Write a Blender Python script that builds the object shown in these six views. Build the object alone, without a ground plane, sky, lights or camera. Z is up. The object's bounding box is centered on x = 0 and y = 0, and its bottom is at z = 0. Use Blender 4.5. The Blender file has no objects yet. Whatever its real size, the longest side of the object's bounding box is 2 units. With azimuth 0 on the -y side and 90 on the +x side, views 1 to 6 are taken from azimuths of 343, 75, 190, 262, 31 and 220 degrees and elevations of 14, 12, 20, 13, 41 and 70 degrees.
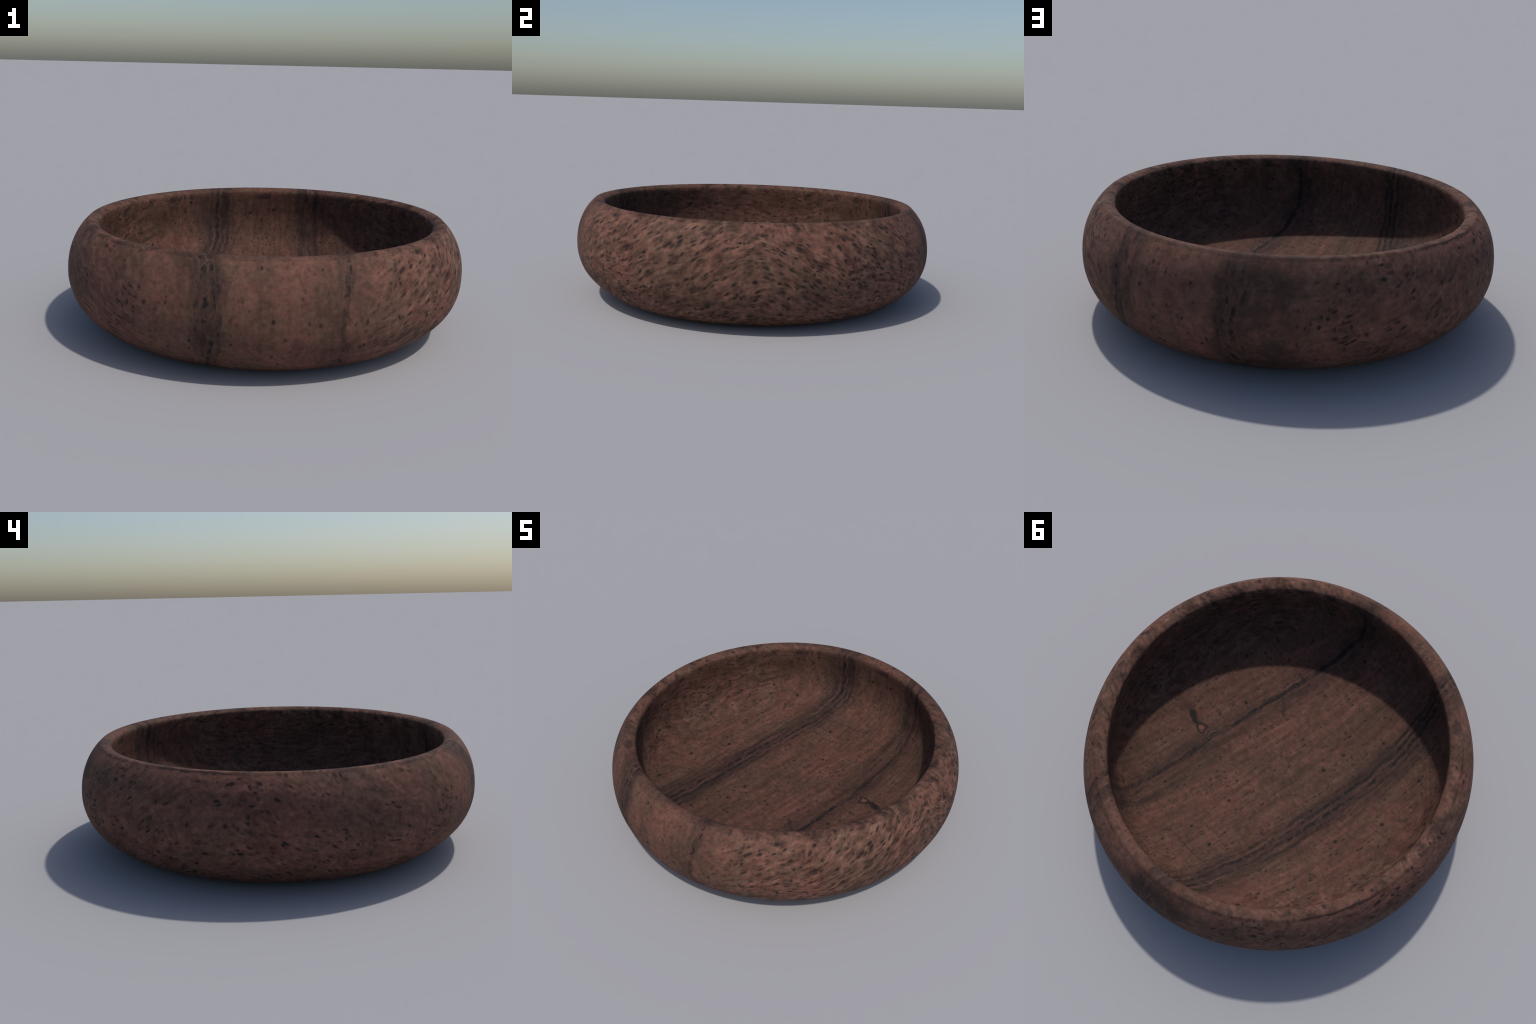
import bpy, bmesh, math
from mathutils import Vector

# ------------------------------------------------------------------ sizes
# Turned bowl: one closed lathe profile (radius, height), from the middle of the
# underside, up the bulging wall, over the rounded lip and down into the basin.
UNDERSIDE = [(0.0, 0.004), (0.35, 0.003), (0.60, 0.0005), (0.69, 0.0), (0.735, 0.004)]
OUTER = [(0.780, 0.0165), (0.826, 0.0346), (0.8985, 0.0864), (0.9574, 0.1556), (0.9875, 0.2334),
         (0.9937, 0.3050), (0.9826, 0.3889), (0.9559, 0.4581), (0.9240, 0.5056)]
LIP = [(0.9040, 0.5265), (0.8935, 0.5362), (0.8890, 0.5385), (0.882, 0.5392), (0.865, 0.5378), (0.848, 0.5312), (0.8385, 0.5220),
       (0.8362, 0.5070)]
WALL = [(0.8405, 0.475), (0.847, 0.420), (0.8515, 0.370), (0.845, 0.305), (0.822, 0.240),
        (0.779, 0.187), (0.717, 0.150)]
FLOOR = [(0.655, 0.129), (0.58, 0.113), (0.48, 0.097), (0.30, 0.087), (0.15, 0.083), (0.0, 0.082)]
SEGMENTS = 224
STEPS = 5           # spline steps between profile points


def catmull(points, steps):
    """Smooth profile through the hand-placed points; returns points and the index of each knot."""
    out, knots = [], []
    n = len(points)
    for i in range(n - 1):
        p0 = points[max(i - 1, 0)]
        p1, p2 = points[i], points[i + 1]
        p3 = points[min(i + 2, n - 1)]
        knots.append(len(out))
        a = lambda p, q: max(math.hypot(q[0] - p[0], q[1] - p[1]), 1e-6) ** 0.5
        t0 = 0.0
        t1 = t0 + (a(p0, p1) if p0 != p1 else a(p1, p2))
        t2 = t1 + a(p1, p2)
        t3 = t2 + (a(p2, p3) if p2 != p3 else a(p1, p2))
        for s in range(steps):
            t = t1 + (t2 - t1) * s / steps
            q = []
            for c in (0, 1):
                A1 = (t1 - t) / (t1 - t0) * p0[c] + (t - t0) / (t1 - t0) * p1[c]
                A2 = (t2 - t) / (t2 - t1) * p1[c] + (t - t1) / (t2 - t1) * p2[c]
                A3 = (t3 - t) / (t3 - t2) * p2[c] + (t - t2) / (t3 - t2) * p3[c]
                B1 = (t2 - t) / (t2 - t0) * A1 + (t - t0) / (t2 - t0) * A2
                B2 = (t3 - t) / (t3 - t1) * A2 + (t - t1) / (t3 - t1) * A3
                q.append((t2 - t) / (t2 - t1) * B1 + (t - t1) / (t2 - t1) * B2)
            out.append((max(q[0], 0.0), max(q[1], 0.0)))
    knots.append(len(out))
    out.append(points[-1])
    return out, knots


def place(r, z, th):
    """Lathe point with the slight warp of dried wood: oval plan, leaning axis, tilted rim."""
    R = r * (1 - 0.0059 * math.cos(2 * th) + 0.0034 * math.sin(2 * th) - 0.0017 * math.sin(3 * th))
    R *= 1 + 0.0007 * math.sin(7 * th + 2.0)
    low = min(max((0.28 - z) / 0.28, 0.0), 1.0)
    x = R * math.cos(th) - 0.0020 + 0.009 * low
    y = R * math.sin(th) - 0.0014 - 0.0138 * (z - 0.27) - 0.003 * low
    tilt = min(z / 0.06, 1.0) * (0.0064 * x - 0.0062 * y)
    return Vector((x, y, z + tilt))


# ------------------------------------------------------------------ node helpers
class Nodes:
    """Small wrapper so that the wood recipe below reads as formulas."""

    def __init__(self, tree):
        self.t = tree

    def new(self, kind, **kw):
        n = self.t.nodes.new(kind)
        for k, v in kw.items():
            setattr(n, k, v)
        return n

    def put(self, sock, v):
        if hasattr(v, "is_output") or isinstance(v, bpy.types.NodeSocket):
            self.t.links.new(v, sock)
        else:
            sock.default_value = v

    def math(self, op, a, b=0.0, c=0.0, clamp=False):
        n = self.new("ShaderNodeMath", operation=op, use_clamp=clamp)
        for i, v in enumerate((a, b, c)):
            self.put(n.inputs[i], v)
        return n.outputs[0]

    def add(self, a, b): return self.math('ADD', a, b)
    def sub(self, a, b): return self.math('SUBTRACT', a, b)
    def mul(self, a, b): return self.math('MULTIPLY', a, b)
    def maxi(self, a, b): return self.math('MAXIMUM', a, b)

    def remap(self, v, a, b, c=0.0, d=1.0, smooth=True):
        n = self.new("ShaderNodeMapRange", interpolation_type='SMOOTHSTEP' if smooth else 'LINEAR')
        for i, x in enumerate((v, a, b, c, d)):
            self.put(n.inputs[i], x)
        return n.outputs[0]

    def vec(self, x, y, z):
        n = self.new("ShaderNodeCombineXYZ")
        for i, v in enumerate((x, y, z)):
            self.put(n.inputs[i], v)
        return n.outputs[0]

    def vmath(self, op, a, b=None, out=0):
        n = self.new("ShaderNodeVectorMath", operation=op)
        self.put(n.inputs[0], a)
        if b is not None:
            self.put(n.inputs[3 if op == 'SCALE' else 1], b)
        return n.outputs[out]

    def noise(self, vec, scale, detail=2.0, rough=0.5, dist=0.0):
        n = self.new("ShaderNodeTexNoise")
        self.put(n.inputs["Vector"], vec)
        n.inputs["Scale"].default_value = scale
        n.inputs["Detail"].default_value = detail
        n.inputs["Roughness"].default_value = rough
        n.inputs["Distortion"].default_value = dist
        return n.outputs[0]

    def cells(self, vec, scale):
        """Voronoi cells: distance to the nearest seed and a random number per cell."""
        n = self.new("ShaderNodeTexVoronoi", feature='F1')
        self.put(n.inputs["Vector"], vec)
        n.inputs["Scale"].default_value = scale
        s = self.new("ShaderNodeSeparateColor")
        self.t.links.new(n.outputs["Color"], s.inputs[0])
        return n.outputs["Distance"], s.outputs[0], s.outputs[1]

    def ramp(self, fac, stops, interp='LINEAR'):
        n = self.new("ShaderNodeValToRGB")
        n.color_ramp.interpolation = interp
        e = n.color_ramp.elements
        while len(e) < len(stops):
            e.new(0.5)
        for el, (p, v) in zip(e, sorted(stops)):
            el.position = p
            el.color = (v, v, v, 1)
        self.put(n.inputs[0], fac)
        s = self.new("ShaderNodeSeparateColor")
        self.t.links.new(n.outputs[0], s.inputs[0])
        return s.outputs[0]

    def mix(self, fac, a, b, mode='MIX'):
        n = self.new("ShaderNodeMix", data_type='RGBA', blend_type=mode)
        self.put(n.inputs[0], fac)
        for i, v in ((6, a), (7, b)):
            self.put(n.inputs[i], v if not isinstance(v, tuple) else (*v, 1.0))
        return n.outputs[2]


def segment_group():
    """Distance in plan (x, y) from a point to the segment A-B."""
    g = bpy.data.node_groups.new("segment_distance", "ShaderNodeTree")
    for s in ("P", "A", "B"):
        g.interface.new_socket(s, in_out='INPUT', socket_type='NodeSocketVector')
    g.interface.new_socket("Distance", in_out='OUTPUT', socket_type='NodeSocketFloat')
    N = Nodes(g)
    i, o = N.new("NodeGroupInput"), N.new("NodeGroupOutput")
    flat = N.vmath('MULTIPLY', i.outputs[0], (1, 1, 0))
    pa = N.vmath('SUBTRACT', flat, i.outputs[1])
    ba = N.vmath('SUBTRACT', i.outputs[2], i.outputs[1])
    h = N.math('DIVIDE', N.vmath('DOT_PRODUCT', pa, ba, 1), N.vmath('DOT_PRODUCT', ba, ba, 1), clamp=True)
    d = N.vmath('LENGTH', N.vmath('SUBTRACT', pa, N.vmath('SCALE', ba, h)), out=1)
    g.links.new(d, o.inputs[0])
    return g


SEGMENT = None
GRAIN = math.radians(16.7)     # grain runs along y, turned a little towards +x


def wood(name, *, region, pore=1.0, stripe=1.0, streak=1.0, bright=1.0):
    """Dark tropical hardwood cut as one solid block: u crosses the grain, v follows it."""
    m = bpy.data.materials.new(name)
    m.use_nodes = True
    t = m.node_tree
    t.nodes.clear()
    N = Nodes(t)
    P = N.new("ShaderNodeTexCoord").outputs["Object"]
    sx = N.new("ShaderNodeSeparateXYZ")
    t.links.new(P, sx.inputs[0])
    x, y, z = sx.outputs
    c, s = math.cos(GRAIN), math.sin(GRAIN)
    u = N.sub(N.mul(x, c), N.mul(y, s))
    v = N.add(N.mul(x, s), N.mul(y, c))
    # the layers bow outwards towards the ends of the grain
    bow = N.mul(N.mul(v, v), N.remap(u, -0.35, 0.35, 0.14, -0.05))
    wob = N.noise(N.vec(N.mul(u, 1.5), N.mul(v, 1.3), N.mul(z, 3.0)), 2.2, 2.0)
    wob2 = N.noise(N.vec(N.mul(u, 3), N.mul(v, 2.2), N.mul(z, 4)), 4.0, 2.0)
    uw = N.sub(u, bow)
    uw = N.add(uw, N.mul(N.sub(wob, 0.5), 0.05))
    uw = N.add(uw, N.mul(N.sub(wob2, 0.5), 0.03))
    G = N.vec(uw, v, z)

    # --- ground colour: olive brown drifting to red brown
    drift = N.noise(N.vec(N.mul(uw, 2.0), N.mul(v, 0.9), N.mul(z, 1.2)), 3.0, 3.0, 0.6)
    blot = N.noise(P, 24.0, 3.0, 0.65)
    hue = N.remap(N.add(N.mul(drift, 0.55), N.mul(blot, 0.45)), 0.38, 0.62)
    olive = tuple(q * bright for q in (0.090, 0.0505, 0.0352))
    red = tuple(q * bright for q in (0.116, 0.0530, 0.0388))
    col = N.mix(hue, olive, red)
    # patchy lightness
    patch = N.noise(N.vec(N.mul(uw, 1.6), v, N.mul(z, 1.4)), 5.0, 4.0, 0.65)
    light = N.remap(patch, 0.25, 0.75, 0.78, 1.22, False)
    fine = N.noise(P, 50.0, 3.0, 0.7)
    k = 0.20 if region == 'basin' else 0.30
    light = N.mul(light, N.remap(fine, 0.25, 0.75, 1 - k, 1 + k, False))

    light = N.mul(light, N.remap(N.noise(P, 27.0, 2.0, 0.5), 0.3, 0.7, 0.84, 1.16, False))

    # --- long thin streaks along the grain, with a faint cross weave
    st = N.noise(N.vec(N.mul(uw, 42.0), N.mul(v, 2.6), N.mul(z, 11.0)), 1.0, 3.0, 0.6)
    light = N.mul(light, N.remap(st, 0.28, 0.72, 1 - 0.24 * streak, 1 + 0.20 * streak, False))
    weave = N.noise(N.vec(N.mul(u, 26.0), N.mul(v, 95.0), N.mul(z, 40.0)), 1.0, 1.0)
    light = N.mul(light, N.remap(weave, 0.25, 0.75, 1 - 0.10 * streak, 1 + 0.10 * streak, False))

    # --- dark growth bands: two bundles of strands, each in a broader brown shadow
    f = N.math('DIVIDE', N.add(uw, 0.55), 1.10, clamp=True)
    at = lambda q: (q + 0.55) / 1.10
    stops = []
    for centre, half, depth in [(-0.404, 0.006, .80), (-0.372, 0.008, 1.0), (-0.336, 0.007, 1.0), (-0.303, 0.006, .85),
                                (0.352, 0.010, 1.0)]:
        stops += [(at(centre - half - 0.009), 0.0), (at(centre - half), depth), (at(centre + half), depth),
                  (at(centre + half + 0.009), 0.0)]
    for centre, depth in [(-0.09, .22), (0.07, .20), (0.272, .45)]:
        stops += [(at(centre - 0.012), 0.0), (at(centre), depth), (at(centre + 0.012), 0.0)]
    strands = N.ramp(f, stops)
    wide = N.ramp(f, [(at(-0.50), 0), (at(-0.42), .62), (at(-0.31), .80), (at(-0.24), 0), (at(0.20), 0),
                      (at(0.29), .55), (at(0.36), .75), (at(0.45), 0)])
    brk = N.noise(N.vec(N.mul(uw, 30.0), N.mul(v, 6.0), N.mul(z, 8.0)), 1.0, 3.0, 0.65)
    chain = N.noise(N.vec(N.mul(uw, 45.0), N.mul(v, 34.0), N.mul(z, 30.0)), 1.0, 2.0, 0.6)
    big = N.noise(N.vec(N.mul(u, 2.5), N.mul(v, 1.6), N.mul(z, 3.0)), 2.0, 1.0)
    whole = N.remap(big, 0.28, 0.50, 0.72, 1.0)
    band = N.mul(N.mul(strands, whole), N.mul(N.remap(brk, 0.36, 0.50, 0.50, 1.0), N.remap(chain, 0.36, 0.50, 0.62, 1.0)))
    bite = 0.42 if region in ('side', 'rim') else 0.82
    band = N.mul(band, N.remap(N.noise(P, 26.0, 2.0, 0.6), 0.40, 0.58, bite, 1.0))
    mottle = N.remap(N.noise(N.vec(N.mul(uw, 30.0), N.mul(v, 4.0), N.mul(z, 6.0)), 1.0, 4.0, 0.65), 0.34, 0.62, 0.25, 1.0)
    haze = N.mul(N.mul(wide, whole), mottle)
    # a dark pool where the bundle on the +x side runs up the wall
    pool = N.mul(N.remap(v, 0.28, 0.55), N.mul(N.remap(uw, 0.19, 0.27), N.remap(uw, 0.31, 0.37, 1.0, 0.0)))
    haze = N.maxi(haze, N.mul(pool, N.mul(mottle, N.remap(st, 0.35, 0.6, 1.0, 0.55))))
    # a broad blotchy stain on the outside where the other bundle comes out
    stain = N.mul(N.remap(v, 0.66, 0.88), N.mul(N.remap(uw, -0.62, -0.54), N.remap(uw, -0.30, -0.22, 1.0, 0.0)))
    blotchy = N.remap(N.noise(P, 9.0, 4.0, 0.65), 0.40, 0.58, 0.25, 1.0)
    haze = N.maxi(haze, N.mul(stain, N.mul(blotchy, 0.62)))
    shade = N.maxi(N.mul(band, 1.0 * stripe), N.mul(haze, 0.86 * stripe))

    # --- pores: small dark pits in rows that follow the grain
    cl = N.noise(N.vec(N.mul(u, 3), N.mul(v, 2), N.mul(z, 3)), 2.4, 2.0)   # where pores crowd
    # flat-sawn faces: grain and pores follow nested arches on the bulge of each side
    vc = N.sub(v, 0.08)
    rise = N.math('SQRT', N.add(N.mul(vc, vc), 0.02))
    jig = N.mul(N.sub(N.noise(P, 3.5, 2.0), 0.5), 0.14)
    arch = N.add(N.add(z, N.mul(rise, 0.50 if region != 'basin' else -0.22)), jig)
    sunny = N.remap(u, -0.2, 0.5)
    if region in ('side', 'rim'):
        face = N.remap(N.math('ABSOLUTE', N.add(u, 0.02)), 0.33, 0.62)
        strong = N.mul(face, N.remap(sunny, 0, 1, 0.6, 1.0, False))
        ripple = N.noise(N.vec(N.mul(arch, 42.0), N.mul(v, 15.0), N.mul(u, 6.0)), 1.0, 2.0, 0.6)
        light = N.mul(light, N.add(1.0, N.mul(N.mul(N.sub(ripple, 0.5), 2.3), strong)))
        d1, r1, q1 = N.cells(N.vec(N.mul(arch, 58.0), N.mul(v, 27.0), N.mul(u, 24.0)), 1.0)
        row = N.noise(N.vec(N.mul(arch, 20.0), N.mul(v, 5.0), N.mul(u, 3.0)), 1.0, 1.0)
        crowd = N.add(N.mul(N.sub(row, 0.5), 1.3), N.mul(N.sub(cl, 0.5), 1.0))
        keep1 = N.remap(N.sub(N.add(r1, crowd), N.remap(sunny, 0, 1, 0.62, 0.22, False)), 0.0, 0.30)
        pit1 = N.mul(N.mul(N.remap(N.math('DIVIDE', d1, N.add(0.70, N.mul(q1, 0.55))), 0.12, 0.54, 1.0, 0.0), keep1), N.mul(face, N.remap(r1, 0.2, 1, 0.5, 1.0, False)))
        halo = N.mul(N.mul(N.remap(d1, 0.5, 0.75), keep1), N.mul(strong, 0.6))
        d2, r2, q2 = N.cells(N.vec(u, v, N.mul(z, 0.75)), 42.0)
        keep2 = N.remap(N.add(r2, N.mul(N.sub(cl, 0.5), 1.2)), 0.74, 0.90)
        pit2 = N.mul(N.mul(N.remap(d2, 0.18, 0.48, 1.0, 0.0), keep2), N.remap(q2, 0.0, 1.0, 0.25, 0.9, False))
        pits = N.maxi(pit1, pit2)
    else:
        d1, r1, q1 = N.cells(N.vec(N.mul(uw, 1.25), N.mul(v, 0.6), z), 52.0)
        rows = N.noise(N.vec(N.mul(uw, 30.0), N.mul(v, 2.0), N.mul(z, 13.0)), 1.0, 2.0)
        crowd = N.add(N.add(N.mul(N.sub(cl, 0.5), 0.8), N.mul(wide, 0.45)), N.mul(N.sub(rows, 0.5), 1.3))
        keep1 = N.remap(N.add(r1, crowd), 0.72, 0.92)
        pit1 = N.mul(N.mul(N.remap(d1, 0.18, 0.52, 1.0, 0.0), keep1), N.remap(q1, 0.0, 1.0, 0.30, 0.95, False))
        halo = N.mul(N.mul(N.mul(N.remap(d1, 0.42, 0.60), N.remap(d1, 0.60, 0.88, 1.0, 0.0)), keep1), 0.6)
        # rippled flat-sawn figure high on the two side walls
        face = N.mul(N.remap(N.math('ABSOLUTE', u), 0.50, 0.70), N.remap(z, 0.10, 0.19))
        ripple = N.noise(N.vec(N.mul(arch, 58.0), N.mul(v, 9.0), N.mul(u, 5.0)), 1.0, 2.0, 0.6)
        d3, r3, q3 = N.cells(N.vec(N.mul(arch, 52.0), N.mul(v, 26.0), N.mul(u, 20.0)), 1.0)
        row = N.noise(N.vec(N.mul(arch, 26.0), N.mul(v, 3.0), N.mul(u, 3.0)), 1.0, 1.0)
        keep3 = N.remap(N.add(r3, N.mul(N.sub(row, 0.5), 1.8)), 0.62, 0.90)
        pit1 = N.maxi(pit1, N.mul(N.mul(N.remap(d3, 0.12, 0.56, 1.0, 0.0), keep3), N.mul(face, 0.9)))
        light = N.mul(light, N.add(1.0, N.mul(N.mul(N.sub(ripple, 0.5), 1.8), face)))
        d2, r2, q2 = N.cells(N.vec(u, N.mul(v, 0.9), z), 14.0)
        keep2 = N.math('GREATER_THAN', r2, 0.78)
        pit2 = N.mul(N.mul(N.remap(d2, 0.08, 0.20, 1.0, 0.0), keep2), 0.95)
        pits = N.maxi(pit1, pit2)
    shade = N.math('MAXIMUM', shade, N.mul(pits, 0.96 * pore))
    light = N.mul(light, N.add(1.0, N.mul(halo, 0.28)))

    # --- local marks
    glow = None
    if region == 'rim':
        # worn, blotchy lip with a split along its crest on the far side
        bl = N.noise(P, 11.0, 3.0, 0.65)
        shade = N.maxi(shade, N.remap(bl, 0.52, 0.68, 0.0, 0.62))
        rho = N.vmath('LENGTH', N.vmath('MULTIPLY', P, (1, 1, 0)), out=1)
        rho = N.add(rho, N.mul(N.sub(N.noise(P, 20.0, 2.0), 0.5), 0.020))
        line = N.remap(N.math('ABSOLUTE', N.sub(rho, 0.890)), 0.001, 0.006, 1.0, 0.0)
        turn = N.math('ARCTAN2', y, N.mul(x, -1.0))     # 0 on the -x axis, growing towards +y
        span = N.mul(N.remap(turn, 0.30, 0.42), N.remap(turn, 0.72, 0.82, 1.0, 0.0))
        shade = N.maxi(shade, N.mul(line, N.mul(span, 0.7)))
    if region == 'basin':
        def seg(a, b):
            n = N.new("ShaderNodeGroup")
            n.node_tree = SEGMENT
            wp = N.vmath('ADD', P, N.vmath('SCALE', N.vmath('SUBTRACT', noisecol, (0.5, 0.5, 0.5)), 0.04))
            t.links.new(wp, n.inputs[0])
            n.inputs[1].default_value = (*a, 0)
            n.inputs[2].default_value = (*b, 0)
            return n.outputs[0]
        nn = N.new("ShaderNodeTexNoise")
        t.links.new(P, nn.inputs["Vector"])
        nn.inputs["Scale"].default_value = 24.0
        noisecol = nn.outputs["Color"]
        marks = None
        # knot with a check running from it to the wall, and a curl beside the band
        for a, b, w, k in [((0.505, 0.080), (0.580, 0.045), 0.015, .90), ((0.580, 0.045), (0.690, 0.030), 0.022, .40),
                           ((0.241, -0.346), (0.172, -0.270), 0.012, .7), ((0.172, -0.270), (0.185, -0.330), 0.010, .5)]:
            q = N.mul(N.remap(seg(a, b), w * 0.2, w * 1.6, 1.0, 0.0), k)
            marks = q if marks is None else N.maxi(marks, q)
        near = N.vmath('ADD', P, N.vmath('SCALE', N.vmath('SUBTRACT', noisecol, (0.5, 0.5, 0.5)), 0.055))
        kd = N.vmath('LENGTH', N.vmath('SUBTRACT', N.vmath('MULTIPLY', near, (1, 1, 0)), (0.481, 0.085, 0)), out=1)
        ring = N.mul(N.remap(kd, 0.008, 0.022), N.remap(kd, 0.020, 0.040, 0.85, 0.0))
        marks = N.maxi(marks, ring)
        glow = N.remap(kd, 0.003, 0.018, 0.6, 0.0)
        # hairline split round the edge of the flat floor
        rho = N.vmath('LENGTH', N.vmath('MULTIPLY', P, (1, 1, 0)), out=1)
        rho = N.add(rho, N.mul(N.sub(N.noise(P, 9.0, 1.0), 0.5), 0.012))
        turn = N.math('ARCTAN2', y, x)
        hair = N.mul(N.remap(N.math('ABSOLUTE', N.sub(rho, 0.652)), 0.0012, 0.0042, 1.0, 0.0),
                     N.mul(N.remap(turn, 1.27, 1.36), N.remap(turn, 1.72, 1.88, 0.65, 0.0)))
        shade = N.maxi(N.maxi(shade, marks), hair)

    col = N.mix(1.0, col, N.vec(light, light, light), 'MULTIPLY')
    col = N.mix(N.math('MINIMUM', shade, 0.95), col, (0.0125, 0.0118, 0.0122))
    if glow is not None:
        col = N.mix(glow, col, (0.19, 0.080, 0.056))

    bs = N.new("ShaderNodeBsdfPrincipled")
    out = N.new("ShaderNodeOutputMaterial")
    t.links.new(col, bs.inputs["Base Color"])
    bs.inputs["Roughness"].default_value = 0.75
    bs.inputs["Specular IOR Level"].default_value = 0.12
    bump = N.new("ShaderNodeBump")
    bump.inputs["Strength"].default_value = 0.10
    bump.inputs["Distance"].default_value = 0.006
    t.links.new(N.sub(N.mul(fine, 0.35), N.mul(shade, 0.8)), bump.inputs["Height"])
    t.links.new(bump.outputs[0], bs.inputs["Normal"])
    t.links.new(bs.outputs[0], out.inputs[0])
    return m


# ------------------------------------------------------------------ build
def build():
    global SEGMENT
    SEGMENT = segment_group()
    groups = [("base", UNDERSIDE), ("outer_wall", OUTER), ("rim", LIP), ("inner_wall", WALL), ("basin_floor", FLOOR)]
    knots_in = [p for _, g in groups for p in g]
    prof, kn = catmull(knots_in, STEPS)
    # profile index where each part ends (parts meet at the first knot of the next one)
    ends, k = [], 0
    for _, g in groups:
        k += len(g)
        ends.append(kn[min(k, len(kn) - 1)])
    rings = len(prof)

    def owner(i):
        for gi, e in enumerate(ends):
            if i < e:
                return gi
        return len(ends) - 1

    # one smooth closed surface first, for the normals
    bm = bmesh.new()
    grid = []
    for r, z in prof:
        if r < 1e-5:
            grid.append([bm.verts.new(place(0.0, z, 0.0))])
        else:
            grid.append([bm.verts.new(place(r, z, 2 * math.pi * j / SEGMENTS)) for j in range(SEGMENTS)])
    tag = {}
    for i in range(rings - 1):
        a, b = grid[i], grid[i + 1]
        for j in range(SEGMENTS):
            q = (j + 1) % SEGMENTS
            if len(a) == 1:
                f = bm.faces.new((a[0], b[q], b[j]))
            elif len(b) == 1:
                f = bm.faces.new((a[j], a[q], b[0]))
            else:
                f = bm.faces.new((a[j], a[q], b[q], b[j]))
            f.smooth = True
            tag[f] = owner(i)
    bm.normal_update()
    lo = min(v.co.z for v in bm.verts)
    for v in bm.verts:
        v.co.z -= lo
    bm.normal_update()

    bowl = bpy.data.objects.new("wooden_bowl", None)
    bpy.context.scene.collection.objects.link(bowl)
    bowl["label"] = "wide shallow turned bowl in dark reddish-brown striped wood"
    bowl["category"] = "wooden bowl"

    side = wood("speckled_side_wood", region='side', pore=1.0, stripe=0.95, streak=0.35, bright=1.27)
    lip = wood("rim_wood", region='rim', pore=0.8, stripe=0.95, streak=0.6, bright=1.08)
    basin = wood("striped_basin_wood", region='basin', pore=0.95, stripe=1.0, streak=1.15, bright=0.95)
    mats = [side, side, lip, basin, basin]

    for gi, (name, _) in enumerate(groups):
        faces = [f for f in bm.faces if tag[f] == gi]
        index, verts, normals, polys = {}, [], [], []
        for f in faces:
            row = []
            for v in f.verts:
                if v not in index:
                    index[v] = len(verts)
                    verts.append(v.co.copy())
                    normals.append(v.normal.copy())
                row.append(index[v])
            polys.append(row)
        me = bpy.data.meshes.new(name)
        me.from_pydata(verts, [], polys)
        me.polygons.foreach_set("use_smooth", [True] * len(polys))
        me.normals_split_custom_set_from_vertices(normals)
        me.materials.append(mats[gi])
        ob = bpy.data.objects.new(name, me)
        bpy.context.scene.collection.objects.link(ob)
        ob.parent = bowl
    bm.free()


build()
